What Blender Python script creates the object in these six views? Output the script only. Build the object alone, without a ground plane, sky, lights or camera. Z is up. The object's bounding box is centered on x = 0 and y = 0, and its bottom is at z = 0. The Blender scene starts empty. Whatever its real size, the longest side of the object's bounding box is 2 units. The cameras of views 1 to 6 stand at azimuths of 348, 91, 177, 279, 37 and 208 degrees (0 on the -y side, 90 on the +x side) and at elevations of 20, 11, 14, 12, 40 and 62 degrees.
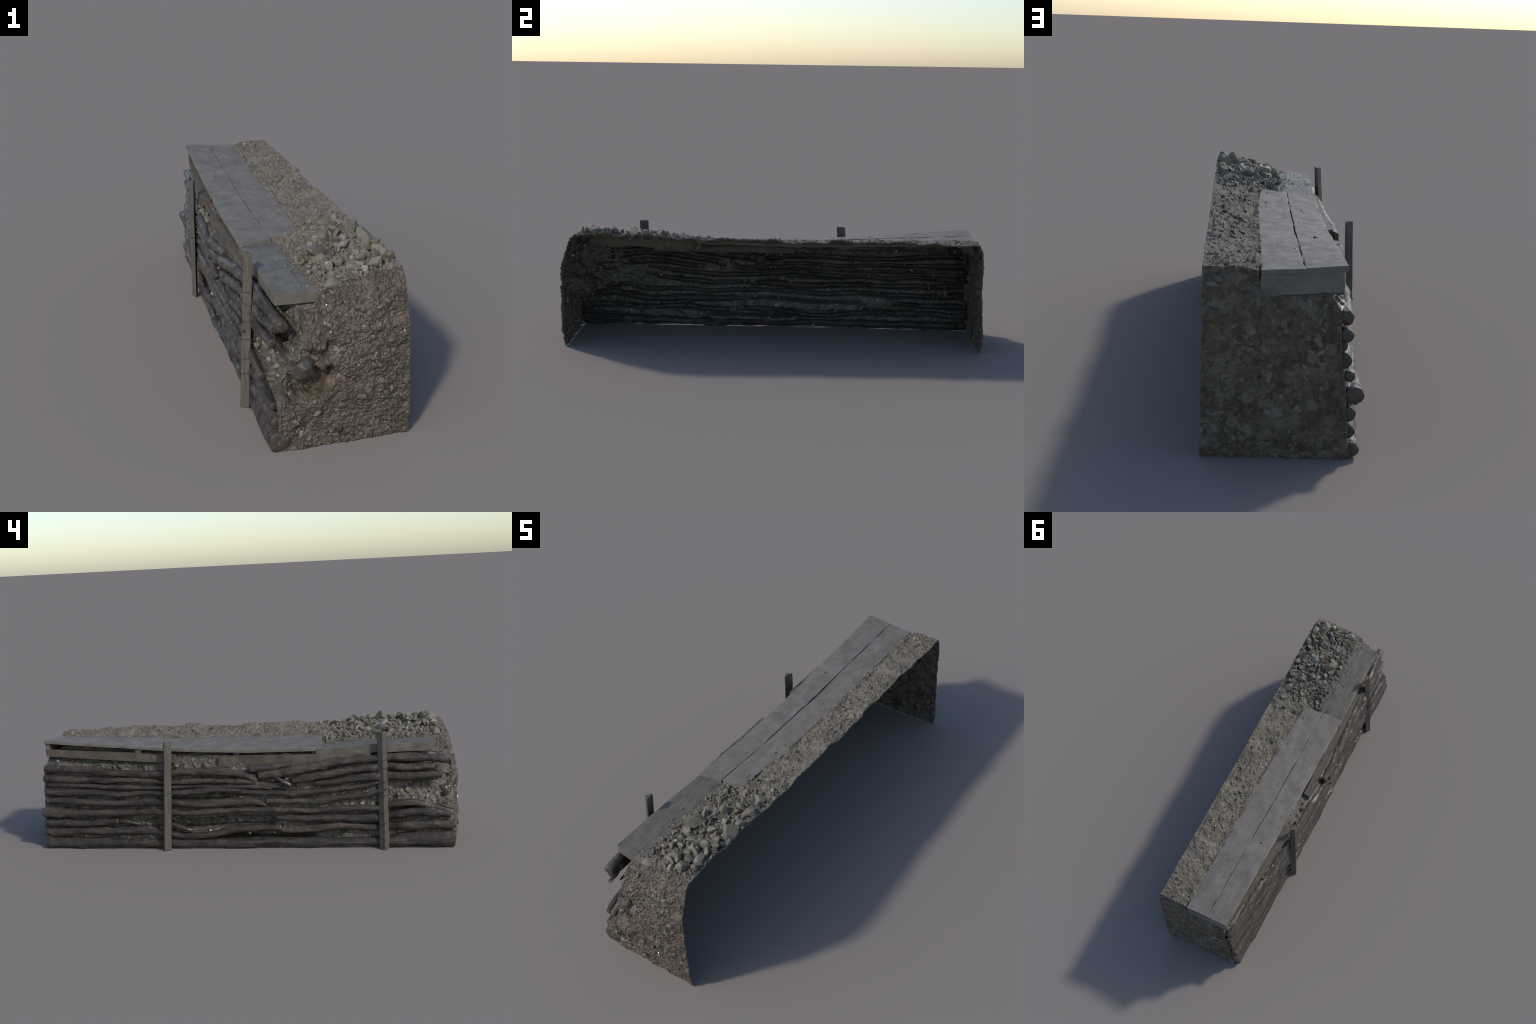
import bpy, bmesh, math
import numpy as np
from mathutils import Vector, Matrix, Euler

RNG = np.random.default_rng(11)

# ------------------------------------------------------------------ helpers
def hash3(i, j, k, seed):
    n = (i.astype(np.int64) * 374761393 + j.astype(np.int64) * 668265263 +
         k.astype(np.int64) * 2147483647 + seed * 144665) & 0xFFFFFFFF
    n = ((n ^ (n >> 13)) * 1274126177) & 0xFFFFFFFF
    n = ((n ^ (n >> 16)) * 2246822519) & 0xFFFFFFFF
    n = n ^ (n >> 15)
    return (n & 0xFFFFFF) / float(0xFFFFFF)

def vnoise(P, freq, seed=0):
    """smooth value noise in -1..1; P (...,3)"""
    Q = P * np.asarray(freq)
    I = np.floor(Q).astype(np.int64); F = Q - I
    F = F * F * F * (F * (F * 6 - 15) + 10)
    out = 0
    for a in (0, 1):
        wa = F[..., 0] if a else 1 - F[..., 0]
        for b in (0, 1):
            wb = F[..., 1] if b else 1 - F[..., 1]
            for c in (0, 1):
                wc = F[..., 2] if c else 1 - F[..., 2]
                out = out + wa * wb * wc * hash3(I[..., 0] + a, I[..., 1] + b, I[..., 2] + c, seed)
    return out * 2 - 1

def fbm(P, freq, octaves=4, seed=0, gain=0.5):
    s, amp, f = 0, 1.0, np.asarray(freq, float)
    for o in range(octaves):
        s = s + amp * vnoise(P, f, seed + 17 * o); amp *= gain; f = f * 2.03
    return s

def pebble_relief(P, cell, seed):
    """rounded stones packed in cells: 0..1 height"""
    Q = P / cell
    I = np.floor(Q).astype(np.int64)
    f1 = np.full(P.shape[:-1], 9.0); f2 = f1.copy(); hid = np.zeros_like(f1)
    for a in (-1, 0, 1):
        for b in (-1, 0, 1):
            for c in (-1, 0, 1):
                i, j, k = I[..., 0] + a, I[..., 1] + b, I[..., 2] + c
                dx = i + hash3(i, j, k, seed) - Q[..., 0]
                dy = j + hash3(i, j, k, seed + 1) - Q[..., 1]
                dz = k + hash3(i, j, k, seed + 2) - Q[..., 2]
                d = np.sqrt(dx * dx + dy * dy + dz * dz)
                h = hash3(i, j, k, seed + 3)
                near = d < f1
                f2 = np.where(near, f1, np.minimum(f2, d))
                hid = np.where(near, h, hid)
                f1 = np.where(near, d, f1)
    edge = np.clip((f2 - f1) / 0.35, 0, 1)
    return np.sqrt(edge) * (0.25 + 0.75 * hid)

def smooth(x):
    x = np.clip(x, 0, 1)
    return x * x * (3 - 2 * x)

def lut(x, xs, vs):
    return np.interp(x, xs, vs)

ROOT = bpy.data.objects.new("trench_wall_section", None)
bpy.context.scene.collection.objects.link(ROOT)
ROOT["label"] = "muddy trench wall of logs, planks, gravel and two posts"
ROOT["category"] = "trench wall"

def add_object(name, me, mat=None, parent=None):
    ob = bpy.data.objects.new(name, me)
    bpy.context.scene.collection.objects.link(ob)
    ob.parent = parent or ROOT
    if mat is not None and len(me.materials) == 0:
        me.materials.append(mat)
    return ob

def mesh_from(name, V, F, smooth_shade=True, sharp=None):
    me = bpy.data.meshes.new(name)
    me.from_pydata([tuple(v) for v in V], [], F)
    me.validate(); me.update()
    if smooth_shade:
        me.polygons.foreach_set("use_smooth", [True] * len(me.polygons))
        if sharp is not None:
            me.set_sharp_from_angle(angle=math.radians(sharp))
    return me

def grid_mesh(name, G, T, flip=False):
    """closed slab: outer grid G (n,m,3), inner grid G+T, rims stitched"""
    n, m, _ = G.shape
    outer = G.reshape(-1, 3); inner = (G + T).reshape(-1, 3)
    idx = np.arange(n * m).reshape(n, m)
    q = np.stack([idx[:-1, :-1], idx[1:, :-1], idx[1:, 1:], idx[:-1, 1:]], -1).reshape(-1, 4)
    if flip: q = q[:, ::-1]
    qi = q[:, ::-1] + n * m
    ring = np.concatenate([idx[:-1, 0], idx[-1, :-1], idx[:0:-1, -1], idx[0, :0:-1]])
    nx = np.roll(ring, -1)
    rim = np.stack([nx, ring, ring + n * m, nx + n * m], -1)
    if flip: rim = rim[:, ::-1]
    V = np.concatenate([outer, inner]); F = np.concatenate([q, qi, rim])
    me = bpy.data.meshes.new(name)
    me.vertices.add(len(V)); me.vertices.foreach_set("co", V.ravel())
    me.loops.add(F.size); me.loops.foreach_set("vertex_index", F.ravel().astype(np.int32))
    me.polygons.add(len(F))
    me.polygons.foreach_set("loop_start", np.arange(0, F.size, 4, dtype=np.int32))
    me.update(); me.validate()
    me.polygons.foreach_set("use_smooth", [True] * len(me.polygons))
    return me

def grid_normals(G):
    du = np.gradient(G, axis=0); dv = np.gradient(G, axis=1)
    N = np.cross(du, dv); L = np.linalg.norm(N, axis=-1, keepdims=True)
    return N / np.maximum(L, 1e-9)

# ---------------------------------------------------------------- materials
class Mat:
    def __init__(self, name):
        self.m = bpy.data.materials.new(name); self.m.use_nodes = True
        self.t = self.m.node_tree; self.b = self.t.nodes["Principled BSDF"]
        self.co = self.t.nodes.new("ShaderNodeTexCoord").outputs["Object"]
    def n(self, kind, **kw):
        nd = self.t.nodes.new(kind)
        for k, v in kw.items(): setattr(nd, k, v)
        return nd
    def l(self, a, b): self.t.links.new(a, b)
    def mapped(self, scale=(1, 1, 1), loc=(0, 0, 0)):
        mp = self.n("ShaderNodeMapping"); mp.inputs["Scale"].default_value = scale
        mp.inputs["Location"].default_value = loc
        self.l(self.co, mp.inputs["Vector"]); return mp.outputs["Vector"]
    def noise(self, scale, detail=6, rough=0.6, vec=None, dist=0.0):
        nd = self.n("ShaderNodeTexNoise"); nd.inputs["Scale"].default_value = scale
        nd.inputs["Detail"].default_value = detail; nd.inputs["Roughness"].default_value = rough
        nd.inputs["Distortion"].default_value = dist
        self.l(vec or self.co, nd.inputs["Vector"]); return nd.outputs["Fac"]
    def voro(self, scale, feature='F1', out="Distance", vec=None):
        nd = self.n("ShaderNodeTexVoronoi", feature=feature); nd.inputs["Scale"].default_value = scale
        self.l(vec or self.co, nd.inputs["Vector"]); return nd.outputs[out]
    def ramp(self, fac, stops):
        nd = self.n("ShaderNodeValToRGB"); e = nd.color_ramp.elements
        while len(e) < len(stops): e.new(0.5)
        for el, (p, c) in zip(e, stops):
            el.position = p; el.color = (*c, 1) if len(c) == 3 else c
        self.l(fac, nd.inputs["Fac"]); return nd.outputs["Color"]
    def grey(self, fac, a, b, va=0.0, vb=1.0):
        nd = self.n("ShaderNodeMapRange"); nd.inputs["From Min"].default_value = a
        nd.inputs["From Max"].default_value = b; nd.inputs["To Min"].default_value = va
        nd.inputs["To Max"].default_value = vb; self.l(fac, nd.inputs["Value"]); return nd.outputs["Result"]
    def mix(self, fac, a, b, mode='MIX'):
        nd = self.n("ShaderNodeMix", data_type='RGBA', blend_type=mode)
        for s, v in ((0, fac), (6, a), (7, b)):
            if isinstance(v, (int, float)): nd.inputs[s].default_value = v
            elif isinstance(v, tuple): nd.inputs[s].default_value = (*v, 1)
            else: self.l(v, nd.inputs[s])
        return nd.outputs[2]
    def math(self, op, a, b=0.0):
        nd = self.n("ShaderNodeMath", operation=op)
        for s, v in ((0, a), (1, b)):
            if isinstance(v, (int, float)): nd.inputs[s].default_value = v
            else: self.l(v, nd.inputs[s])
        return nd.outputs[0]
    def bump(self, height, dist, strength=1.0, prev=None):
        nd = self.n("ShaderNodeBump"); nd.inputs["Distance"].default_value = dist
        nd.inputs["Strength"].default_value = strength
        self.l(height, nd.inputs["Height"])
        if prev is not None: self.l(prev, nd.inputs["Normal"])
        return nd.outputs["Normal"]
    def film(self, weight, rough, normal=None):
        """thin water film over the surface"""
        for key, v in (("Coat Weight", weight), ("Coat Roughness", rough)):
            if isinstance(v, (int, float)): self.b.inputs[key].default_value = v
            else: self.l(v, self.b.inputs[key])
        self.b.inputs["Coat IOR"].default_value = 1.4
        if normal is not None: self.l(normal, self.b.inputs["Coat Normal"])
    def finish(self, color, rough, normal=None, spec=0.5):
        for key, v in (("Base Color", color), ("Roughness", rough), ("Specular IOR Level", spec)):
            if isinstance(v, (int, float)): self.b.inputs[key].default_value = v
            elif isinstance(v, tuple): self.b.inputs[key].default_value = (*v, 1)
            else: self.l(v, self.b.inputs[key])
        if normal is not None: self.l(normal, self.b.inputs["Normal"])
        return self.m

def earth_material(name, dark, mid, light, wet, cellscale=(38, 95)):
    M = Mat(name)
    wob = M.n("ShaderNodeVectorMath", operation='ADD')
    nz = M.n("ShaderNodeTexNoise"); nz.inputs["Scale"].default_value = 60
    M.l(M.co, nz.inputs["Vector"])
    sc = M.n("ShaderNodeVectorMath", operation='SCALE'); sc.inputs["Scale"].default_value = 0.012
    M.l(nz.outputs["Color"], sc.inputs[0]); M.l(M.co, wob.inputs[0]); M.l(sc.outputs[0], wob.inputs[1])
    w = wob.outputs[0]
    base = M.ramp(M.noise(14, 8, 0.7), [(0.32, dark), (0.5, mid), (0.68, light)])
    cell = M.voro(cellscale[1], 'F1', "Color", w)
    cellv = M.n("ShaderNodeSeparateColor"); M.l(cell, cellv.inputs[0])
    base = M.mix(0.75 if wet > .2 else 0.4, base, M.ramp(cellv.outputs[0], [(0.0, (0.55, 0.53, 0.50)), (0.5, (0.95, 0.93, 0.9)), (1.0, (1.5, 1.48, 1.45))]), 'MULTIPLY')
    big = M.voro(cellscale[0], 'F1', "Color", w)
    bigv = M.n("ShaderNodeSeparateColor"); M.l(big, bigv.inputs[0])
    stone = M.mix(bigv.outputs[1], (light[0] * 1.25, light[1] * 1.28, light[2] * 1.3), (mid[0] * 1.3, mid[1] * 1.25, mid[2] * 1.15))
    bd = M.voro(cellscale[0], 'F1', "Distance", w)
    smask = M.math('MULTIPLY', M.grey(bigv.outputs[0], 0.66, 0.72), M.grey(bd, 0.42, 0.34))
    base = M.mix(M.math('MULTIPLY', smask, 0.75), base, stone)
    fine = M.noise(420, 3, 0.6)
    base = M.mix(0.35, base, M.ramp(fine, [(0.3, (0.6, 0.6, 0.6)), (0.7, (1.35, 1.35, 1.35))]), 'MULTIPLY')
    wetn = M.noise(26, 6, 0.7)
    if wet > 0.5:
        rough = M.grey(wetn, 0.38, 0.62, 0.10, 0.40)
    else:
        rough = M.grey(wetn, 0.30, 0.42, 0.45, 0.88)
    if wet > 0.5:
        soft = M.bump(M.noise(170, 2, 0.5), 0.007, 0.8)
        M.film(M.grey(wetn, 0.40, 0.55, 0.15, 0.9), 0.075, soft)
        rough = 0.6
    nrm = M.bump(M.voro(150, 'F1', "Distance", w), 0.004, 0.45)
    nrm = M.bump(M.noise(260, 5, 0.7), 0.004, 0.5, nrm)
    return M.finish(base, rough, nrm, 0.65 if wet > .5 else 0.5)

def stone_material(name, stops, rough=(0.45, 0.8), island=False, bumpd=0.004, wet=0.0):
    M = Mat(name); k = 1.0 if island else 0.045
    if wet: M.film(wet, 0.09)
    if island:
        rnd = M.n("ShaderNodeNewGeometry").outputs["Random Per Island"]
    else:
        rnd = M.n("ShaderNodeObjectInfo").outputs["Random"]
    base = M.ramp(rnd, stops)
    v = M.noise(55 * k, 7, 0.7)
    base = M.mix(0.8, base, M.ramp(v, [(0.3, (0.66, 0.65, 0.62)), (0.5, (1, 1, 1)), (0.7, (1.25, 1.24, 1.2))]), 'MULTIPLY')
    base = M.mix(M.grey(M.noise(18 * k, 4), 0.54, 0.68, 0, 0.4), base, (0.11, 0.096, 0.066))
    rg = M.grey(M.noise(40 * k, 4), 0.4, 0.65, rough[0], rough[1])
    return M.finish(base, rg, M.bump(M.noise(110 * k, 6, 0.7), bumpd, 0.7))

def log_material():
    M = Mat("wet_bark")
    along = M.mapped((60, 5, 60))
    broad = M.noise(7, 5, 0.6)
    grain = M.noise(1, 8, 0.65, along, 0.6)
    rnd = M.n("ShaderNodeObjectInfo").outputs["Random"]
    base = M.ramp(grain, [(0.36, (0.016, 0.0120, 0.0095)), (0.5, (0.044, 0.033, 0.026)), (0.64, (0.100, 0.078, 0.060))])
    base = M.mix(M.grey(broad, 0.46, 0.60, 0, 0.8), base, M.ramp(M.noise(40, 6, 0.7), [(0.38, (0.036, 0.028, 0.022)), (0.62, (0.125, 0.106, 0.084))]))
    base = M.mix(1.0, base, M.ramp(rnd, [(0, (0.60, 0.57, 0.54)), (1, (0.98, 0.90, 0.82))]), 'MULTIPLY')
    mud = M.noise(22, 8, 0.75)
    base = M.mix(M.grey(mud, 0.56, 0.66, 0, 0.7), base, (0.085, 0.068, 0.050))
    rg = M.grey(M.noise(16, 5, 0.7), 0.38, 0.62, 0.13, 0.46)
    nrm = M.bump(M.noise(1, 8, 0.7, M.mapped((130, 18, 130))), 0.006, 0.9)
    nrm = M.bump(M.noise(170, 5, 0.7), 0.005, 0.7, nrm)
    M.film(M.grey(M.noise(24, 7, 0.75), 0.44, 0.56, 0.0, 0.85), 0.11, M.bump(M.noise(1, 3, 0.55, M.mapped((150, 55, 150))), 0.006, 0.6))
    return M.finish(base, M.math('ADD', rg, 0.2), nrm, 0.5)

def plank_material(name, dark, light, green=False):
    M = Mat(name)
    grain = M.noise(1, 8, 0.6, M.mapped((90, 4, 90)), 0.8)
    blot = M.noise(15, 7, 0.68)
    base = M.ramp(blot, [(0.38, dark), (0.62, light)])
    base = M.mix(0.35, base, M.ramp(grain, [(0.3, (0.80, 0.79, 0.78)), (0.7, (1.15, 1.15, 1.14))]), 'MULTIPLY')
    dirt = M.noise(16, 8, 0.72)
    base = M.mix(M.grey(dirt, 0.54, 0.70, 0, 0.55), base, (0.125, 0.100, 0.076))
    pale = M.noise(30, 5, 0.6, M.mapped((1, 0.5, 1), (3, 3, 3)))
    base = M.mix(M.grey(pale, 0.58, 0.75, 0, 0.35), base, (0.235, 0.215, 0.19))
    if green:
        g = M.noise(11, 5, 0.6, M.mapped((1, 1, 1), (5, 2, 1)))
        base = M.mix(M.grey(g, 0.48, 0.68, 0, 0.5), base, (0.072, 0.068, 0.044))
    rg = M.grey(M.noise(24, 5), 0.35, 0.65, 0.38 if green else 0.52, 0.65 if green else 0.8)
    nrm = M.bump(M.noise(1, 8, 0.7, M.mapped((160, 12, 160))), 0.0015, 0.35)
    nrm = M.bump(M.noise(90, 6, 0.7), 0.002, 0.25, nrm)
    return M.finish(base, rg, nrm, 0.32)

def post_material():
    M = Mat("weathered_post_wood")
    grain = M.noise(1, 8, 0.65, M.mapped((120, 120, 7)), 0.5)
    base = M.ramp(grain, [(0.3, (0.062, 0.052, 0.041)), (0.55, (0.096, 0.083, 0.067)), (0.75, (0.135, 0.119, 0.098))])
    base = M.mix(M.grey(M.noise(14, 6), 0.5, 0.68, 0, 0.6), base, (0.068, 0.053, 0.040))
    rg = M.grey(M.noise(20, 4), 0.4, 0.6, 0.5, 0.75)
    return M.finish(base, rg, M.bump(grain, 0.002, 0.4))

def flat_material(name, col, rough, var=0.35, bump=0.002):
    M = Mat(name)
    c = M.mix(1.0, col, M.ramp(M.noise(45, 6, 0.7), [(0.3, (1 - var,) * 3), (0.7, (1 + var,) * 3)]), 'MULTIPLY')
    return M.finish(c, rough, M.bump(M.noise(120, 5, 0.7), bump, 0.5))

M_DRY = earth_material("dry_gravel_earth", (0.090, 0.075, 0.055), (0.142, 0.121, 0.092), (0.192, 0.168, 0.132), 0.0, (46, 120))
M_WET = earth_material("wet_gravel_earth", (0.042, 0.029, 0.017), (0.074, 0.051, 0.031), (0.108, 0.081, 0.053), 1.0, (30, 85))
M_FAR = earth_material("packed_gravel_earth", (0.064, 0.048, 0.032), (0.102, 0.080, 0.056), (0.155, 0.133, 0.103), 0.4, (24, 70))
M_FRONT = earth_material("muddy_fill_earth", (0.044, 0.036, 0.026), (0.074, 0.061, 0.045), (0.118, 0.102, 0.077), 1.0, (40, 100))
M_STONE = stone_material("pale_limestone", [(0, (0.110, 0.093, 0.064)), (0.3, (0.162, 0.140, 0.102)), (0.6, (0.198, 0.175, 0.132)), (0.85, (0.138, 0.119, 0.085)), (1, (0.28, 0.254, 0.204))])
M_PEB_DRY = stone_material("dry_pebble", [(0, (0.105, 0.090, 0.070)), (0.4, (0.155, 0.137, 0.108)), (0.75, (0.188, 0.170, 0.137)), (1, (0.25, 0.233, 0.198))], (0.5, 0.85), True)
M_PEB_WET = stone_material("wet_pebble", [(0, (0.045, 0.031, 0.019)), (0.4, (0.076, 0.054, 0.034)), (0.8, (0.102, 0.079, 0.053)), (0.94, (0.16, 0.143, 0.118)), (1, (0.22, 0.203, 0.175))], (0.45, 0.7), True, .003, .8)
M_PEB_FAR = stone_material("packed_pebble", [(0, (0.066, 0.049, 0.033)), (0.4, (0.102, 0.081, 0.058)), (0.8, (0.130, 0.110, 0.083)), (1, (0.165, 0.146, 0.118))], (0.45, 0.7), True)
M_LOG = log_material()
M_LOGEND = flat_material("cut_log_end", (0.060, 0.046, 0.035), 0.5)
M_PLANK = plank_material("grey_weathered_plank", (0.130, 0.113, 0.095), (0.176, 0.157, 0.136))
M_PLANKN = plank_material("grey_mossy_plank", (0.108, 0.095, 0.076), (0.146, 0.130, 0.107), True)
M_RAIL = flat_material("brown_rail_wood", (0.092, 0.074, 0.053), 0.55, 0.3)
M_POST = post_material()
M_WIRE = flat_material("rusty_wire", (0.030, 0.026, 0.023), 0.45, 0.2)
M_BOULDER = stone_material("dark_wet_cobble", [(0, (0.048, 0.040, 0.030)), (1, (0.054, 0.045, 0.033))], (0.5, 0.7), False, .003, .8)
M_BRANCH = flat_material("wet_dark_branch", (0.045, 0.035, 0.027), 0.28, 0.4)

# ------------------------------------------------------ outline of the bank
BACK = 0.236

# logs: spine control points x, y, z, radius (metres)
LOGS = [
 [(-.134,.952,.382,.0165),(-.152,.721,.374,.0162),(-.165,.568,.359,.0165),(-.181,.366,.359,.0163),(-.186,.267,.365,.0162),(-.193,.121,.365,.0179),(-.201,.025,.357,.0178),(-.207,-.05,.34,.0172),(-.211,-.081,.325,.0154)],
 [(-.140,.960,.337,.0165),(-.158,.723,.330,.0148),(-.174,.568,.325,.0136),(-.193,.366,.321,.0124),(-.204,.169,.325,.0132),(-.213,-.05,.319,.0138),(-.213,-.088,.308,.0131),(-.210,-.176,.301,.0163),(-.211,-.201,.318,.013),(-.213,-.221,.335,.0084)],
 [(-.122,.952,.305,.0155),(-.160,.723,.302,.0128),(-.179,.569,.295,.0126),(-.199,.367,.294,.0096),(-.208,.17,.300,.0104),(-.216,-.049,.297,.0103),(-.215,-.143,.286,.0093)],
 [(-.132,.957,.267,.0203),(-.162,.726,.268,.0177),(-.179,.597,.262,.0156),(-.190,.469,.268,.0145),(-.198,.32,.268,.0162),(-.202,.173,.278,.0171),(-.206,.075,.282,.017),(-.21,-.046,.270,.0165),(-.208,-.141,.265,.0168),(-.207,-.282,.261,.0159),(-.206,-.422,.273,.0149),(-.205,-.538,.288,.013),(-.206,-.63,.303,.0074)],
 [(-.148,.958,.224,.0151),(-.168,.779,.225,.0168),(-.182,.625,.220,.0176),(-.192,.472,.222,.0174),(-.2,.371,.221,.0168),(-.202,.177,.215,.02),(-.206,.031,.224,.0189),(-.208,-.056,.226,.0172),(-.215,-.116,.209,.0094)],
 [(-.213,-.119,.224,.0112),(-.208,-.234,.222,.0159),(-.206,-.351,.224,.0168),(-.206,-.467,.237,.0149),(-.207,-.56,.250,.013),(-.208,-.652,.270,.0065)],
 [(-.161,.968,.178,.0238),(-.173,.783,.173,.0189),(-.185,.627,.174,.0167),(-.194,.475,.177,.0165),(-.202,.374,.176,.0154),(-.203,.276,.172,.0153),(-.206,.13,.181,.0152),(-.211,-.042,.186,.0128),(-.209,-.185,.182,.0131),(-.208,-.326,.179,.0131),(-.209,-.443,.187,.0131),(-.204,-.632,.186,.0158),(-.203,-.687,.202,.0158),(-.199,-.764,.209,.0149),(-.201,-.846,.199,.0112)],
 [(-.148,.966,.121,.0219),(-.168,.839,.120,.018),(-.179,.709,.123,.0168),(-.19,.599,.133,.0118)],
 [(-.144,.966,.077,.0205),(-.168,.791,.081,.02),(-.176,.638,.081,.0217),(-.182,.485,.083,.0225),(-.19,.385,.075,.0184),(-.193,.237,.061,.0164),(-.192,.139,.067,.0173),(-.192,.041,.087,.0191),(-.193,-.035,.093,.019),(-.195,-.132,.096,.018),(-.198,-.182,.095,.0151)],
 [(-.194,-.186,.087,.018),(-.194,-.321,.086,.0179),(-.196,-.463,.1,.0169),(-.195,-.629,.093,.0178),(-.195,-.74,.099,.0178),(-.190,-.876,.1,.0197),(-.186,-.963,.091,.0207)],
 [(-.163,.964,.0235,.0225),(-.169,.746,.023,.022),(-.176,.541,.024,.0226),(-.183,.39,.024,.0205),(-.184,.143,.022,.0205),(-.183,-.03,.022,.0211),(-.184,-.27,.023,.0219),(-.184,-.46,.025,.0227),(-.183,-.692,.027,.026),(-.182,-.83,.033,.0321),(-.184,-.972,.0355,.035)],
 [(-.205,-.161,.141,.0132),(-.198,-.229,.139,.0198),(-.195,-.323,.139,.0216),(-.194,-.464,.139,.0225),(-.194,-.63,.138,.0225),(-.194,-.695,.15,.0215),(-.193,-.787,.167,.0206),(-.192,-.877,.168,.0196),(-.192,-.951,.149,.0122)],
 [(-.2,-.046,.376,.015),(-.194,-.145,.385,.0149),(-.191,-.249,.394,.014)],
 [(-.205,-.088,.345,.0196),(-.194,-.215,.36,.0205),(-.187,-.332,.377,.0195),(-.179,-.471,.399,.0186),(-.172,-.631,.406,.0186),(-.167,-.7,.41,.0176),(-.154,-.836,.407,.0186),(-.145,-.944,.397,.0196)],
 [(-.209,-.243,.317,.014),(-.202,-.331,.334,.0177),(-.191,-.47,.356,.0186),(-.182,-.626,.37,.0176),(-.175,-.699,.369,.0176),(-.166,-.79,.368,.0186),(-.159,-.881,.365,.0177)],
 [(-.206,-.344,.302,.0149),(-.202,-.423,.31,.0176),(-.199,-.539,.324,.0176),(-.194,-.63,.332,.0176),(-.187,-.699,.332,.0176),(-.176,-.812,.331,.0177),(-.17,-.916,.332,.0131)],
]

def spine(ctrl, step=0.006):
    """Catmull-Rom through the control points, resampled evenly"""
    c = np.array(ctrl, float)
    c = np.vstack([2 * c[0] - c[1], c, 2 * c[-1] - c[-2]])
    out = []
    for i in range(1, len(c) - 2):
        n = max(3, int(np.linalg.norm(c[i + 1, :3] - c[i, :3]) / step))
        t = np.linspace(0, 1, n, endpoint=False)[:, None]
        a, b, d, e = c[i - 1], c[i], c[i + 1], c[i + 2]
        L1 = np.linalg.norm(d[:3] - b[:3])
        m1 = (d - a) * L1 / max(1e-6, np.linalg.norm(d[:3] - a[:3]))
        m2 = (e - b) * L1 / max(1e-6, np.linalg.norm(e[:3] - b[:3]))
        h = (2*t**3-3*t**2+1)*b + (t**3-2*t**2+t)*m1 + (-2*t**3+3*t**2)*d + (t**3-t**2)*m2
        out.append(h)
    out.append(c[-2:-1])
    return np.vstack(out)

def crooked(S, seed):
    P = S[:, :3] * np.array([0, 1, 0]) + seed
    S = S.copy()
    S[:, 2] += .0036 * vnoise(P, 9, seed) + .0010 * vnoise(P, 24, seed + 1)
    S[:, 0] += .0034 * vnoise(P, 8, seed + 2) + .0010 * vnoise(P, 21, seed + 3)
    S[:, 0] += .012 * smooth((.80 - np.abs(S[:, 1] + .05)) / .40) * smooth((S[:, 2] - .03) / .06) * smooth((.36 - S[:, 2]) / .06)
    S[:, 0] += .006 * smooth((-.62 - S[:, 1]) / .2) * smooth((.30 - S[:, 2]) / .1)
    S[:, 3] *= 1 + .10 * vnoise(P, 7, seed + 5) + .05 * vnoise(P, 19, seed + 6)
    S[:, 0] += .013 * np.exp(-((S[:, 1] + .675) / .035) ** 2) * smooth((S[:, 2] - .04) / .05)     # pressed back by the post
    S[:, 2] = np.maximum(S[:, 2], S[:, 3] + .001)
    return S
SPINES = [crooked(spine(c), 3 + i) for i, c in enumerate(LOGS)]

# plank tops (z along y) at the front edge, the seam and the back edge
YK = [-.40, -.19, -.05, .22, .37, .56, .76, .95]
Z_FRONT = [.4605, .4585, .4570, .4661, .4741, .4905, .5048, .5206]
Z_SEAM  = [.4765, .4715, .4690, .4735, .4795, .4900, .4990, .5100]
Z_BACK  = [.4885, .4860, .4830, .4830, .4860, .4905, .4965, .5035]
def x_front(y): return lut(y, [-.38, .948], [-.1505, -.1376])
def x_seam(y):  return lut(y, [-.38, .945], [-.0425, -.0267])
def x_rear(y):  return lut(y, [-.37, -.02, .943], [.0610, .0800, .0878])
def z_near_plank(y): return lut(y, [-.90, -.63, -.52, -.36], [.4755, .4700, .4665, .4560])
def z_main_plank(x, y):
    a, b, c = lut(y, YK, Z_FRONT), lut(y, YK, Z_SEAM), lut(y, YK, Z_BACK)
    xs = x_seam(y)
    return np.where(x < xs, a + (b - a) * (x - x_front(y)) / (xs - x_front(y)),
                    b + (c - b) * (x - xs) / (x_rear(y) - xs))

RIM_Y = [-1.0, -.90, -.8, -.66, -.57, -.4, -.2, 0, .14, .3, .6, .76, .94, 1.0]
RIM_Z = [.520, .525, .537, .533, .527, .523, .519, .516, .516, .519, .517, .514, .510, .508]
def z_top(x, y):
    near = smooth((-.362 - y) / .03)                # 1 past the end of the long planks
    pile = smooth((-.33 - y) / .16)
    xe = x_rear(y) * (1 - near) + (-.02) * near
    rim = lut(y, RIM_Y, RIM_Z)
    foot = z_main_plank(x_rear(y), y) * (1 - near) + (z_near_plank(y) + .006) * near
    f = np.clip((x - xe) / (BACK - xe), 0, 1)
    open_z = foot + (rim - foot) * (f ** .85 * (1 - pile) + f ** .80 * pile)
    under_main = z_main_plank(np.clip(x, x_front(y), x_rear(y)), y) - .019 - .016 * smooth((-.055 - x) / .06) - .040 * smooth((y - .87) / .04)
    under_near = z_near_plank(y) - .045 - .006 * smooth((-.055 - x) / .06)
    under = np.where(y < -.38, under_near, under_main)
    k = smooth((x - xe + .012) / .014)
    return under + (open_z - under) * k

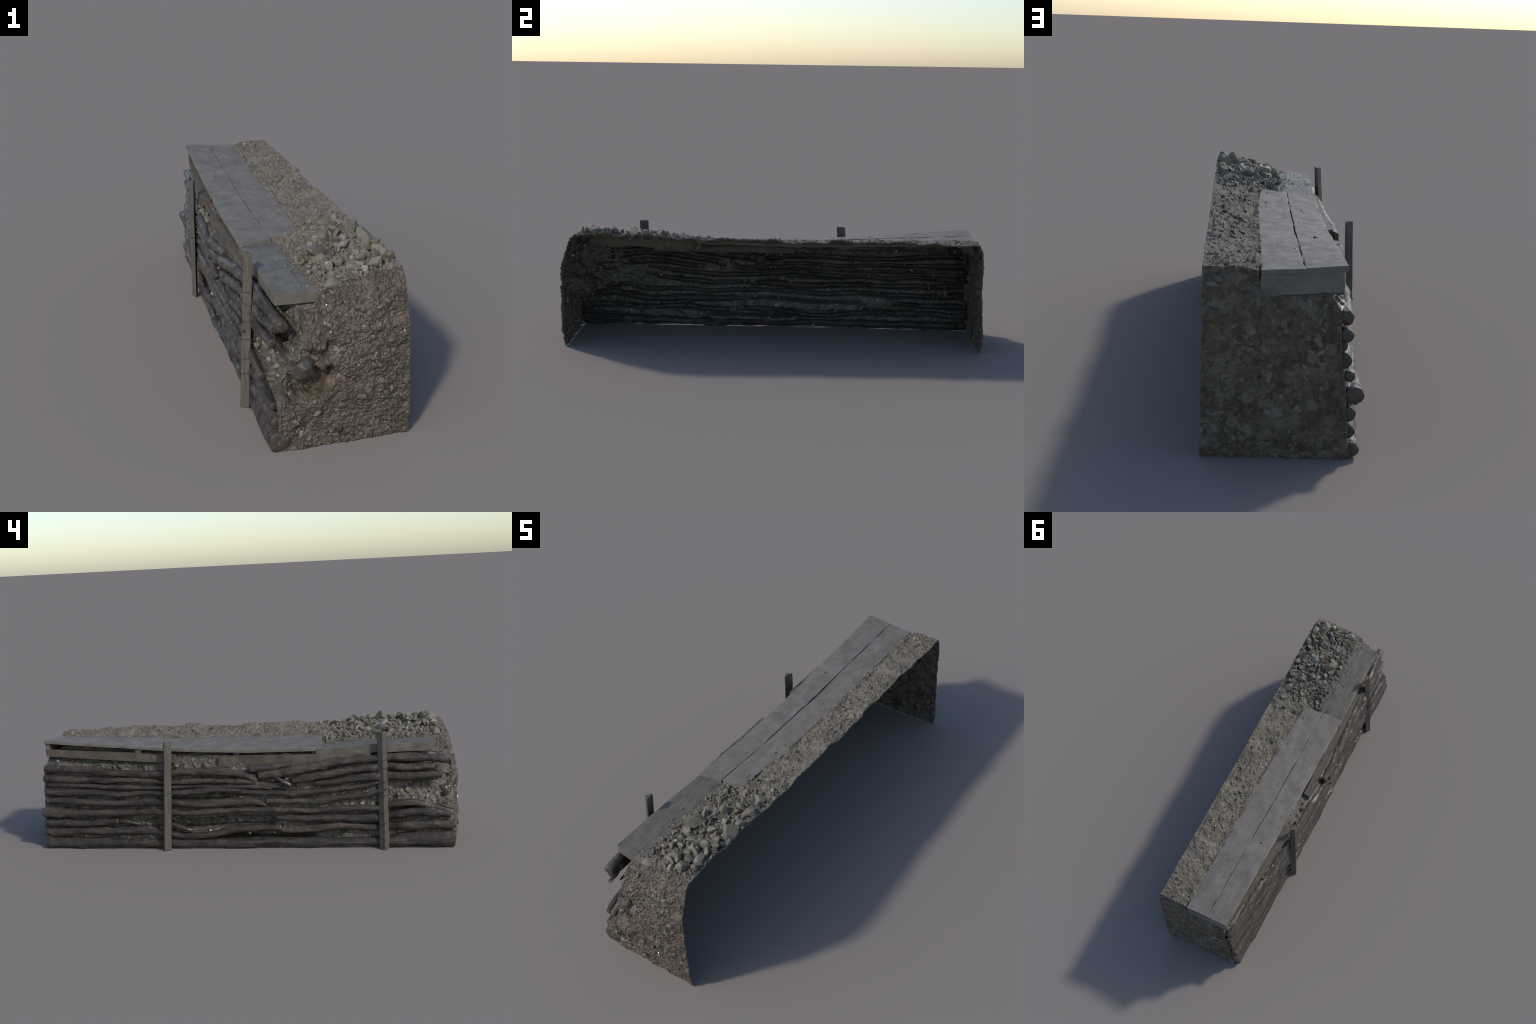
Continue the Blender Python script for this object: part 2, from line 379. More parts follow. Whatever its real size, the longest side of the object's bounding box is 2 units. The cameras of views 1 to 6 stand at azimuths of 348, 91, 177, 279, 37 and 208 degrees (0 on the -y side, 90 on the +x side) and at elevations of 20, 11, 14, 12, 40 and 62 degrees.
def pockets(y, z):
    """rubble pockets that run back into the bank between the logs"""
    zc = lut(y, [-.2, 0, .2, .45], [.128, .132, .115, .118])
    a = smooth((.030 - np.abs(z - zc)) / .016) * smooth((.46 - y) / .06) * smooth((y + .17) / .05)
    b = smooth((.016 - np.abs(z - .246)) / .01) * smooth((.36 - y) / .05) * smooth((y - .02) / .05)
    c = smooth((.016 - np.abs(z - .055)) / .01) * smooth((.16 - y) / .05) * smooth((y + .35) / .05)
    d = smooth((.020 - np.abs(z - .190)) / .012) * smooth((-.60 - y) / .05) * smooth((y + .80) / .05)
    return .046 * a + .030 * b + .055 * c + .02 * d

def fill_depth(y, z):
    """front face of the earth between the logs"""
    ys = [-1, -.95, -.80, -.6, 0, .36, .96, 1.1]
    rows = [(0, [-.186, -.188, -.186, -.184, -.184, -.182, -.164, -.160]),
            (.05, [-.178, -.178, -.176, -.176, -.177, -.174, -.150, -.146]),
            (.12, [-.172, -.172, -.172, -.176, -.182, -.178, -.148, -.142]),
            (.2, [-.140, -.145, -.163, -.184, -.188, -.182, -.142, -.136]),
            (.27, [-.090, -.098, -.138, -.184, -.190, -.176, -.130, -.120]),
            (.34, [-.066, -.074, -.125, -.176, -.188, -.170, -.124, -.114]),
            (.40, [-.056, -.064, -.116, -.158, -.170, -.160, -.124, -.114]),
            (.46, [-.050, -.058, -.096, -.108, -.102, -.092, -.078, -.072])]
    zs = [r[0] for r in rows]
    cols = np.stack([lut(y, ys, r[1]) for r in rows])
    zc = np.clip(z, 0, .46)
    out = np.zeros(np.broadcast(y, z).shape)
    for i in range(len(zs) - 1):
        t = (zc - zs[i]) / (zs[i + 1] - zs[i])
        m = (t >= 0) & (t <= 1)
        out = np.where(m, cols[i] * (1 - t) + cols[i + 1] * t, out)
    return out

def hollow(x, z):
    """pit at the near corner that holds the cobble"""
    dx = np.where(x < -.058, (x + .058) * .35, x + .058)
    d = np.sqrt((dx / .066) ** 2 + ((z - .257) / .053) ** 2)
    d2 = np.sqrt((np.minimum(x + .095, np.abs(x + .095) * .4) / .038) ** 2 + ((z - .345) / .055) ** 2)
    return .080 * smooth((1.12 - d) / .4) + .048 * smooth((1.15 - d2) / .5)

NH = [0, .15, .28, .40, .52, .62, .71, .79, .86, .92, .97, 1]
NY = [-.970, -.977, -.982, -.983, -.984, -.982, -.976, -.967, -.955, -.942, -.926, -.908]
FH = [0, .07, .14, .25, .4, .6, .75, .85, .93, 1]
FY = [.968, .975, .979, .974, .969, .967, .965, .960, .953, .940]
def y_near(h, x):
    z = h * .52
    bulge = .005 * np.clip(1 - ((x - .04) / .2) ** 2, -.3, 1) * np.clip(np.sin(np.pi * np.clip(h, 0, 1)), 0, 1)
    return lut(h, NH, NY) - bulge + hollow(x, z)
def y_far(h, x):
    bulge = .003 * np.clip(1 - ((x - .03) / .2) ** 2, -.3, 1) * np.clip(np.sin(np.pi * np.clip(h, 0, 1)), 0, 1)
    return lut(h, FH, FY) + bulge + .003 * smooth((.06 - x) / .14) * np.sin(np.pi * np.clip(h, 0, 1))

# corner lines where the front face meets the two ends
def corner(end, h):
    yfun = y_near if end < 0 else y_far
    yt = -.905 if end < 0 else .94
    x = np.full_like(h, -.14)
    for _ in range(5):
        y = yfun(h, x); z = h * z_top(x, np.full_like(h, yt))
        x = fill_depth(y, z)
    return x, y, z

# ----------------------------------------------------------- end walls + top
def relief(P, N, amp, seed, fine=1.0):
    d = .0065 * fbm(P, 14, 3, seed) + .0022 * (1 - 2 * np.abs(fbm(P, 45, 3, seed + 21))) * np.minimum(amp, 1.) + amp * (.0062 * pebble_relief(P, .032, seed + 5) + .0052 * pebble_relief(P, .0135, seed + 9)
        + .0042 * pebble_relief(P, .0075, seed + 12)) - amp * .006 + fine * .0016 * fbm(P, 130, 2, seed + 3)
    return P + N * d[..., None]

def end_wall(end, nh=290, nt=210):
    h = np.linspace(0, 1, nh)
    xb, yb, zb = corner(end, h)
    t = np.linspace(0, 1, nt)
    X = xb[:, None] + (BACK - xb[:, None]) * t[None, :]
    H = np.repeat(h[:, None], nt, 1)
    yt = -.905 if end < 0 else .94
    Y = (y_near if end < 0 else y_far)(H, X)
    Z = H * z_top(X, np.full_like(X, yt))
    return np.stack([X, Y, Z], -1)

near_base = end_wall(-1)
far_base = end_wall(1)
# the top runs between the upper rows of both end walls
def top_grid(ny=860, nt=210):
    y = np.linspace(0, 1, ny); t = np.linspace(0, 1, nt)
    ya = near_base[-1, :, 1]; yb = far_base[-1, :, 1]
    Y = ya[None, :] + (yb - ya)[None, :] * y[:, None]
    ym = Y[:, 0]
    xf = np.full_like(ym, -.12)
    for _ in range(5):
        xf = fill_depth(ym, z_top(xf, ym))
    xf[0] = near_base[-1, 0, 0]; xf[-1] = far_base[-1, 0, 0]
    X = xf[:, None] + (BACK - xf[:, None]) * t[None, :]
    Z = z_top(X, Y)
    for row, src in ((0, near_base[-1]), (-1, far_base[-1])):
        X[row] = src[:, 0]; Z[row] = src[:, 2]
    return np.stack([X, Y, Z], -1)
top_base = top_grid()

whole = np.concatenate([near_base[:-1], top_base, far_base[::-1][1:]], 0)
NRM = grid_normals(whole)
if NRM[len(whole) // 2, 180, 2] < 0: NRM = -NRM
ny_ = len(near_base) - 1
rows = np.arange(len(whole))
s_near = smooth((ny_ + 14 - rows) / 36.0)           # blend of wet end into the dry top
amp = 0.34 + 0.55 * s_near[:, None] + .35 * smooth((fbm(whole, (11, 7, 9), 2, 33) - .05) / .5) * (1 - s_near[:, None])
far_rows = smooth((rows - (len(whole) - len(far_base)) + 8) / 30.0)
amp = amp * (1 - 0.35 * far_rows[:, None])
mound = smooth((-.32 - whole[..., 1]) / .12) * (1 - s_near[:, None])
amp = amp + .7 * mound
under_plank = (whole[..., 0] < np.where(whole[..., 1] < -.38, -.03, x_rear(whole[..., 1]) - .004)) & (rows > ny_)[:, None] & (rows < len(whole) - len(far_base))[:, None]
amp = np.where(under_plank, .25, amp)
disp = relief(whole, NRM, amp, 40)
disp = disp + NRM * (s_near[:, None] * .006 * fbm(whole, 11, 2, 141))[..., None]
# keep the shared edges tidy: fade the relief on the open bottom edge
disp[..., 2] = np.maximum(disp[..., 2], .0)
ragged = .0035 * np.abs(fbm(disp, (0, 30, 30), 3, 47)) * smooth((disp[..., 0] - .17) / .06)
disp[..., 0] = np.minimum(disp[..., 0], .2385) - ragged
strip = (rows > ny_ + 30)[:, None] & (rows < len(whole) - len(far_base) - 20)[:, None] & (disp[..., 0] > np.where(disp[..., 1] < -.38, .0, x_rear(disp[..., 1]) + .012))
lump = .006 * fbm(disp, (17, 13, 1), 3, 58) + .004 * np.maximum(fbm(disp, (40, 34, 1), 2, 59), 0) + .002 * smooth((disp[..., 0] - .12) / .1) - .003
disp[..., 2] += np.where(strip, lump, 0)
INW = -NRM * .006
INW[..., 0] = np.minimum(INW[..., 0], 0.0) * 0 + INW[..., 0] * .3
k0, k1 = ny_, len(whole) - len(far_base)
def slab(name, a, b, mat):
    G = disp[a:b]; me = grid_mesh(name, G, INW[a:b])
    return add_object(name, me, mat)
# orientation: u = along path, v = +x ; cross(u,v) outward?
slab("earth_end_face", 0, k0 + 1, M_WET)
slab("earth_top", k0, k1 + 1, M_DRY)
slab("earth_end_face", k1, len(whole), M_FAR)

# --------------------------------------------------------------- front face
def log_front(Y, Z, pad=0.0):
    """outermost x of any log over (y,z); +inf where there is none"""
    best = np.full(Y.shape, 9.0)
    for S in SPINES:
        o = np.argsort(S[:, 1]); s = S[o]
        xc = np.interp(Y, s[:, 1], s[:, 0]); zc = np.interp(Y, s[:, 1], s[:, 2]); r = np.interp(Y, s[:, 1], s[:, 3]) - .0015 + pad
        inside = (Y > s[0, 1]) & (Y < s[-1, 1]) & (np.abs(Z - zc) < r * .88)
        f = xc - np.sqrt(np.maximum(r * r - (Z - zc) ** 2, 0))
        best = np.where(inside, np.minimum(best, f), best)
    return best

nu, nv = 620, 170
hh = np.linspace(0, 1, nv); ss = np.linspace(0, 1, nu)
na = len(near_base); pick_n = np.interp(hh, np.linspace(0, 1, na), np.arange(na))
def border(end_rows):
    out = np.zeros((nv, 3)); n = len(end_rows)
    for c in range(3):
        out[:, c] = np.interp(hh, np.linspace(0, 1, n), end_rows[:, c])
    return out
bn = border(disp[:k0 + 1, 0]); bf = border(disp[k1:, 0][::-1])
Yg = bn[None, :, 1] + (bf[:, 1] - bn[:, 1])[None, :] * ss[:, None]
topz = np.interp(Yg[:, -1], disp[k0:k1 + 1, 0, 1], disp[k0:k1 + 1, 0, 2])
topx = np.interp(Yg[:, -1], disp[k0:k1 + 1, 0, 1], disp[k0:k1 + 1, 0, 0])
Zg = hh[None, :] * topz[:, None]
Xg = fill_depth(Yg, Zg) + pockets(Yg, Zg)
P = np.stack([Xg, Yg, Zg], -1)
d = .006 * fbm(P, 16, 3, 71) + .010 * pebble_relief(P, .036, 72) + .006 * pebble_relief(P, .016, 75) + .0025 * pebble_relief(P, .008, 79) - .007
# deep gaps between the logs where the target shows dark voids / rubble pockets
void = smooth((vnoise(P, (9, 5, 22), 93) - .35) / .3)
d = d - .020 * void
Xg = Xg - d
edge = np.minimum(smooth(ss / .012), smooth((1 - ss) / .012))[:, None]
near_top = smooth((1 - hh) / .05)[None, :]
Xg = Xg * edge + (bn[None, :, 0] * (ss[:, None] < .5) + bf[None, :, 0] * (ss[:, None] >= .5)) * (1 - edge)
Xg = Xg * near_top + topx[:, None] * (1 - near_top)
FILL_X = Xg.copy()
lf = log_front(Yg, Zg)
is_log = (lf + .004 < Xg) & (Xg - lf < .05) & (edge > .97)
Xg = np.where(is_log, lf + .004, Xg)
blur = Xg.copy(); blur[:, 1:-1] = (Xg[:, :-2] + 2 * Xg[:, 1:-1] + Xg[:, 2:]) / 4
blur[1:-1] = (blur[:-2] + 2 * blur[1:-1] + blur[2:]) / 4
Xg = np.where(is_log, np.maximum(Xg, blur), blur)
G = np.stack([Xg, Yg, Zg], -1)
G[0] = bn; G[-1] = bf
me = grid_mesh("earth_front_face", G, np.broadcast_to(np.array([.004, 0, 0]), G.shape), flip=True)
me.materials.append(M_FRONT); me.materials.append(M_LOG)
q = (is_log[:-1, :-1] & is_log[1:, 1:]).reshape(-1)
mi = np.zeros(len(me.polygons), np.int32); nq = len(q); mi[:nq] = q; mi[nq:2 * nq] = q
me.polygons.foreach_set("material_index", mi)
add_object("earth_front_face", me)

# --------------------------------------------------------------------- logs
def log_mesh(S, seed, free=(4, 4)):
    rng = np.random.default_rng(seed)
    n = len(S); C = S[:, :3]; R = S[:, 3]
    T = np.gradient(C, axis=0); T /= np.linalg.norm(T, axis=1, keepdims=True)
    out = np.array([-1.0, 0, 0])
    A = out - T * (T @ out)[:, None]; A /= np.linalg.norm(A, axis=1, keepdims=True)
    B = np.cross(T, A)
    B[B[:, 2] < 0] *= -1
    m = 30
    th = np.linspace(-math.radians(125), math.radians(125), m)
    V, F = [], []
    def ring_points(rad_add):
        dirn = A[:, None] * np.cos(th)[None, :, None] + B[:, None] * np.sin(th)[None, :, None]
        Pn = C[:, None] + dirn * R[:, None, None]
        bump = .13 * fbm(Pn, (30, 9, 30), 3, seed) + .07 * vnoise(Pn, (140, 16, 140), seed + 4) + .05 * vnoise(Pn, (60, 60, 60), seed + 8)
        knot = .22 * smooth((vnoise(Pn, (28, 18, 28), seed + 12) - .55) / .3)
        return C[:, None] + dirn * (R[:, None, None] * (1 + bump + knot)[..., None] + rad_add)
    Go = ring_points(0.0); Gi = ring_points(-.0035)
    idx = np.arange(n * m).reshape(n, m)
    V = np.concatenate([Go.reshape(-1, 3), Gi.reshape(-1, 3)])
    F = []
    def quads(ix, flip):
        q = np.stack([ix[:-1, :-1], ix[1:, :-1], ix[1:, 1:], ix[:-1, 1:]], -1).reshape(-1, 4)
        return q[:, ::-1] if flip else q
    F = quads(idx, False).tolist() + quads(idx + n * m, True).tolist()
    ring = np.concatenate([idx[:-1, 0], idx[-1, :-1], idx[:0:-1, -1], idx[0, :0:-1]])
    nx = np.roll(ring, -1)
    F += np.stack([nx, ring, ring + n * m, nx + n * m], -1).tolist()
    # solid plugs at the sawn ends
    mats = [0] * len(F)
    V = V.tolist(); full = np.linspace(0, 2 * math.pi, 26, endpoint=False)
    for e, sgn in ((0, -1), (n - 1, 1)):
        run = free[0] if e == 0 else free[1]
        rings = []
        steps = [(min(max(e - sgn * q, 0), n - 1), .975, 0) for q in range(run, 0, -2)]
        for (j, k, push) in steps + [(e, .99, 0), (e, .86, .0022), (e, .45, .003)]:
            dirn = A[j] * np.cos(full)[:, None] + B[j] * np.sin(full)[:, None]
            base = C[j] + dirn * R[j]
            wob = 1 + .10 * fbm(base, (30, 9, 30), 3, seed) + .05 * vnoise(base, 60, seed + 8)
            ringp = C[j] + dirn * (R[j] * k * wob)[:, None] + T[j] * sgn * (push + .0015 * vnoise(base, 90, seed + 31)[:, None])
            rings.append(len(V)); V += ringp.tolist()
        V.append((C[e] + T[e] * sgn * .003).tolist()); tip = len(V) - 1
        nf = len(full)
        for a, b in zip(rings[:-1], rings[1:]):
            for i in range(nf):
                F.append([a + i, a + (i + 1) % nf, b + (i + 1) % nf, b + i]); mats.append(0 if a in rings[:-3] else 1)
        for i in range(nf):
            F.append([rings[-1] + i, rings[-1] + (i + 1) % nf, tip]); mats.append(1)
    me = mesh_from("log", V, F, True)
    me.materials.append(M_LOG); me.materials.append(M_LOGEND)
    me.polygons.foreach_set("material_index", np.array(mats, np.int32))
    bm = bmesh.new(); bm.from_mesh(me); bmesh.ops.recalc_face_normals(bm, faces=bm.faces); bm.to_mesh(me); bm.free()
    return me
for i, S in enumerate(SPINES):
    add_object("log", log_mesh(S, 200 + 7 * i, (6, 30 if i in (6, 11, 13, 14, 15) else 6)))

# --------------------------------------------------------------- thin limbs
def tube(name, ctrl, mat, seed, parent=None, sides=12, lump=.12):
    S = spine(ctrl, .004); C = S[:, :3]; R = S[:, 3]; n = len(S)
    T = np.gradient(C, axis=0); T /= np.linalg.norm(T, axis=1, keepdims=True)
    ref = np.array([.3, .1, 1.0])
    A = ref - T * (T @ ref)[:, None]; A /= np.linalg.norm(A, axis=1, keepdims=True); B = np.cross(T, A)
    th = np.linspace(0, 2 * math.pi, sides, endpoint=False)
    dirn = A[:, None] * np.cos(th)[None, :, None] + B[:, None] * np.sin(th)[None, :, None]
    Pn = C[:, None] + dirn * R[:, None, None]
    Pn = C[:, None] + dirn * (R[:, None] * (1 + lump * fbm(Pn, 70, 2, seed)))[..., None]
    V = Pn.reshape(-1, 3).tolist(); F = []
    for a in range(n - 1):
        for b in range(sides):
            c = (b + 1) % sides
            F.append([a * sides + b, a * sides + c, (a + 1) * sides + c, (a + 1) * sides + b])
    F.append(list(range(sides))[::-1]); F.append([(n - 1) * sides + b for b in range(sides)])
    return add_object(name, mesh_from(name, V, F), mat, parent)

tube("branch", [(-.172,.610,.129,.010),(-.180,.570,.131,.0125),(-.182,.535,.125,.011),(-.178,.490,.113,.006)], M_BRANCH, 5)
tube("branch", [(-.196,.335,.118,.011),(-.200,.300,.108,.012),(-.202,.262,.095,.010),(-.200,.235,.088,.005)], M_BRANCH, 6)
tube("branch", [(-.205,-.150,.350,.006),(-.218,-.200,.322,.010),(-.214,-.235,.300,.012)], M_BRANCH, 7)
tube("branch", [(-.150,-.742,.312,.006),(-.152,-.800,.310,.008),(-.148,-.868,.306,.006),(-.145,-.900,.308,.003)], M_BRANCH, 8)
tube("branch", [(-.192,-.60,.250,.004),(-.212,-.635,.262,.006),(-.212,-.672,.278,.003)], M_BRANCH, 9)
# splintered ends of two broken logs
for k in range(9):
    r = np.random.default_rng(300 + k)
    y0, z0 = (-.872, .365) if k < 5 else (-.908, .332)
    dz, dx = r.uniform(-.013, .013), r.uniform(-.010, .010)
    ln = r.uniform(.018, .05)
    tube("splinter", [(-.160 + dx, y0 + .02, z0 + dz, .004), (-.160 + dx * 1.3, y0 - ln * .5, z0 + dz * 1.4 - .003, .003),
                      (-.158 + dx * 1.6, y0 - ln, z0 + dz * 1.8 - .008, .0007)], M_LOG, 310 + k, sides=6)

# ------------------------------------------------------------------- boards
def board(name, y0, y1, xa, xb, ztop, thick, mat, seed, n=110, m=16, skew=(0, 0), rough=.0009, groove=None, sag=0.0):
    """plank along y: xa(y)..xb(y) wide, top z from ztop(x,y), rounded long edges"""
    u = np.linspace(0, 1, n); v = np.concatenate([[0, .018], np.linspace(.06, .94, m - 4), [.982, 1]])
    c = .0028
    prof = []            # (v, lift) around the section, starting on the top
    top = [(vv, 0.0) for vv in v]
    G = []
    for i, uu in enumerate(u):
        ring = []
        for vv in v:
            y = y0 + (y1 - y0) * uu + (skew[0] * (1 - uu) + skew[1] * uu) * (vv - .5)
            a, b = xa(y), xb(y)
            x = a + (b - a) * vv
            ring.append((x, y, float(ztop(x, y)), vv))
        G.append(ring)
    G = np.array(G)                                     # n,m,4
    Pt = G[..., :3].copy()
    # chamfer
    dist = np.minimum(G[..., 3], 1 - G[..., 3]) * np.abs(np.array([[xb(p[1]) - xa(p[1]) for p in r] for r in Pt]))
    Pt[..., 2] -= np.where(dist < 1e-6, c * .7, 0)
    Pt[..., 2] += rough * fbm(Pt, (60, 10, 1), 3, seed) + rough * .8 * vnoise(Pt, 26, seed + 2)
    wob = .0016 * vnoise(Pt * np.array([0, 1, 0]), 22, seed + 5)
    Pt[:, 0, 0] += wob[:, 0]; Pt[:, -1, 0] += wob[:, -1] * 1.5
    if groove is not None:
        Pt[..., 2] -= groove(Pt)
    Pb = Pt.copy(); Pb[..., 2] = G[..., 2] - thick
    # side rings a little below the top so that the edge is chamfered
    V = Pt.reshape(-1, 3).tolist() + Pb.reshape(-1, 3).tolist()
    idx = np.arange(n * m).reshape(n, m)
    q = np.stack([idx[:-1, :-1], idx[1:, :-1], idx[1:, 1:], idx[:-1, 1:]], -1).reshape(-1, 4)
    F = q[:, ::-1].tolist() + (q + n * m).tolist()
    ring = np.concatenate([idx[:-1, 0], idx[-1, :-1], idx[:0:-1, -1], idx[0, :0:-1]]); nx = np.roll(ring, -1)
    F += np.stack([ring, nx, nx + n * m, ring + n * m], -1).tolist()
    me = mesh_from(name, V, F, True, 40)
    bm = bmesh.new(); bm.from_mesh(me); bmesh.ops.recalc_face_normals(bm, faces=bm.faces); bm.to_mesh(me); bm.free()
    return add_object(name, me, mat)

v_nonuni = None
gap = .0012
board("plank", -.379, .9475, lambda y: float(x_front(y)), lambda y: float(x_seam(y)) - gap * .5 - .001 * math.sin(y * 9), lambda x, y: z_main_plank(np.array(x), np.array(y)), .0145, M_PLANK, 11, skew=(.008, -.004))
def dent(Pt):
    y, x = Pt[..., 1], Pt[..., 0]
    return .004 * np.exp(-((y - .33) / .09) ** 2) + .003 * np.exp(-((y + .12) / .05) ** 2) * (x > .0)
board("plank", -.369, .9440, lambda y: float(x_seam(y)) + gap * .5 + .0022 * math.exp(-((y - .26) / .06) ** 2), lambda y: float(x_rear(y)), lambda x, y: z_main_plank(np.array(x), np.array(y)) - .0012, .020, M_PLANK, 12, skew=(0, -.002), groove=dent)
def crack(Pt):
    line = -.078 + .012 * np.sin(Pt[..., 1] * 7)
    return .0014 * np.exp(-((Pt[..., 0] - line) / .002) ** 2) * smooth((-.52 - Pt[..., 1]) / .1)
board("plank", -.886, -.352, lambda y: -.1522, lambda y: -.004, lambda x, y: z_near_plank(np.array(y)) + .004 * (np.array(x) + .152) / .15, .037, M_PLANKN, 13, m=60, skew=(-.022, 0), groove=crack)
# end board closing the far end below the planks
board("end_board", .9260, .9465, lambda y: -.1270, lambda y: .0862, lambda x, y: z_main_plank(np.array(x), np.array(y)) - .0150 - .0 * np.array(x), .053, M_PLANK, 14, n=4, m=24, rough=.0003)

# brown rails below the plank edge
def rail(ya, yb, ys, xs, za, zb, h, depth, seed):
    """board on edge that follows the bow of the wall"""
    def zt(x, y):
        f = (y - ya) / (yb - ya); return za + (zb - za) * f
    board("rail", ya, yb, lambda y: float(lut(y, ys, xs)), lambda y: float(lut(y, ys, xs)) + depth, zt, h, M_RAIL, seed, n=60, m=6, rough=.0006)
rail(.309, .9450, [.309, .5, .7, .95], [-.179, -.171, -.153, -.1285], .4408, .4748, .0335, .042, 21)
rail(-.60, .0985, [-.60, .0985], [-.170, -.1790], .4320, .4312, .0470, .030, 22)
# spacer blocks between rail and plank
def box(name, c, s, mat, parent=None):
    bm = bmesh.new(); bmesh.ops.create_cube(bm, size=1, matrix=Matrix.Translation(c) @ Matrix.Diagonal((*s, 1)))
    bmesh.ops.bevel(bm, geom=bm.edges[:], offset=.0018, segments=2, affect='EDGES')
    me = bpy.data.meshes.new(name); bm.to_mesh(me); bm.free()
    return add_object(name, me, mat, parent)
for y, z in ((.49, .463), (.02, .441), (-.345, .443)):
    box("spacer_block", (-.120, y, z), (.035, .030, .030), M_RAIL)

# -------------------------------------------------------------------- posts
def post(name, top, bot, t1, t2, seed):
    n = 40; V, F = [], []
    top, bot = np.array(top), np.array(bot)
    t1 = np.array([*t1, 0.]); t2 = np.array([*t2, 0.])
    sec = []
    c = .0022
    u1, u2 = t1 / np.linalg.norm(t1), t2 / np.linalg.norm(t2)
    u3 = (t2 - t1) / np.linalg.norm(t2 - t1)
    for f in (0, .25, .5, .75): sec.append(u1 * c + (t1 - 2 * u1 * c) * f)
    sec += [t1 - u1 * c, t1 + u3 * c]
    for f in (.25, .5, .75): sec.append(t1 + (t2 - t1) * f + np.array([-.002, 0, 0]))
    sec += [t2 - u3 * c, t2 - u2 * c]
    for f in (.75, .5, .25, 0): sec.append(u2 * c + (t2 - 2 * u2 * c) * f)
    sec = np.array(sec); m = len(sec)
    for i in range(n):
        f = i / (n - 1); p = bot + (top - bot) * f
        Pr = p + sec
        Pr = Pr + .0009 * np.stack([vnoise(Pr, (40, 40, 12), seed), vnoise(Pr, (40, 40, 12), seed + 1), 0 * Pr[:, 0]], -1)
        if i == n - 1: Pr = p + (sec - sec.mean(0)) * .94 + sec.mean(0) + np.array([0, 0, .0015])
        V += Pr.tolist()
    for a in range(n - 1):
        for b in range(m):
            F.append([a * m + b, a * m + (b + 1) % m, (a + 1) * m + (b + 1) % m, (a + 1) * m + b])
    F.append(list(range(m))); F.append([(n - 1) * m + b for b in range(m)])
    me = mesh_from(name, V, F, True, 35)
    bm = bmesh.new(); bm.from_mesh(me); bmesh.ops.recalc_face_normals(bm, faces=bm.faces); bm.to_mesh(me); bm.free()
    return add_object(name, me, M_POST)

NEAR_TOP, NEAR_BOT = (-.1958, -.6564, .5325), (-.2353, -.6588, 0.0)
N1, N2 = (.0280, -.0184), (.0184, .0280)
post_near = post("post", NEAR_TOP, NEAR_BOT, N1, N2, 61)
FAR_TOP, FAR_BOT = (-.2168, .3406, .5105), (-.2342, .3691, 0.0)
F1, F2 = (.0137, -.0322), (.0276, .0117)
post_far = post("post", FAR_TOP, FAR_BOT, F1, F2, 62)

def tie_wire(parent, top, bot, t1, t2, z, tilt, seed):
    top, bot = np.array(top), np.array(bot)
    f = (z - bot[2]) / (top[2] - bot[2]); p = bot + (top - bot) * f
    a, b = np.array([*t1, 0.]), np.array([*t2, 0.])
    o = -(a + b); o = o / np.linalg.norm(o) * .0012
    r = .0010
    pts = [p + b * 1.25 + o + [0, 0, tilt * .6], p + b * .6 + o * 1.0 + [0, 0, tilt * .4], p + o * 1.6 + [0, 0, 0],
           p + a * .5 + o + [0, 0, -tilt * .3], p + a + o + [0, 0, -tilt * .6], p + a * 1.3 + [.01, -.004, -tilt]]
    tube("tie_wire", [(*q, r) for q in pts], M_WIRE, seed, parent, sides=6, lump=.05)
for z, tl in ((.405, -.002), (.372, .028), (.305, -.003), (.243, -.004), (.170, -.018), (.118, -.020)):
    tie_wire(post_near, NEAR_TOP, NEAR_BOT, N1, N2, z, tl, 70)
tie_wire(post_far, FAR_TOP, FAR_BOT, F1, F2, .262, -.022, 71)

# -------------------------------------------------------------------- stones
def rock_mesh(name, seed, subdiv=3, cuts=10, flat=1.0, rough=.035, depth=(.38, .80)):
    rng = np.random.default_rng(seed)
    bm = bmesh.new(); bmesh.ops.create_icosphere(bm, subdivisions=subdiv, radius=1.0)
    V = np.array([v.co[:] for v in bm.verts])
    for _ in range(cuts):
        nrm = rng.normal(size=3); nrm /= np.linalg.norm(nrm)
        dlim = rng.uniform(*depth)
        h = V @ nrm
        V = V - np.outer(np.maximum(h - dlim, 0), nrm)
    V = V / np.abs(V).max() * np.array([1.0, rng.uniform(.6, .95), rng.uniform(.45, .8) * flat])
    nz = np.linalg.norm(V, axis=1, keepdims=True)
    V = V * (1 + rough * fbm(V, 2.6, 3, seed)[:, None])
    for v, c in zip(bm.verts, V): v.co = c
    me = bpy.data.meshes.new(name); bm.to_mesh(me); bm.free()
    me.polygons.foreach_set("use_smooth", [True] * len(me.polygons))
    me.set_sharp_from_angle(angle=math.radians(22))
    return me

STONES = [rock_mesh("stone", 500 + i, 3) for i in range(16)]
for s in STONES: s.materials.append(M_STONE)
def place_stone(mesh, c, size, rot, name="stone", mat=None):
    ob = bpy.data.objects.new(name, mesh)
    bpy.context.scene.collection.objects.link(ob)
    ob.parent = ROOT
    ob.location = c; ob.scale = size; ob.rotation_euler = rot
    return ob

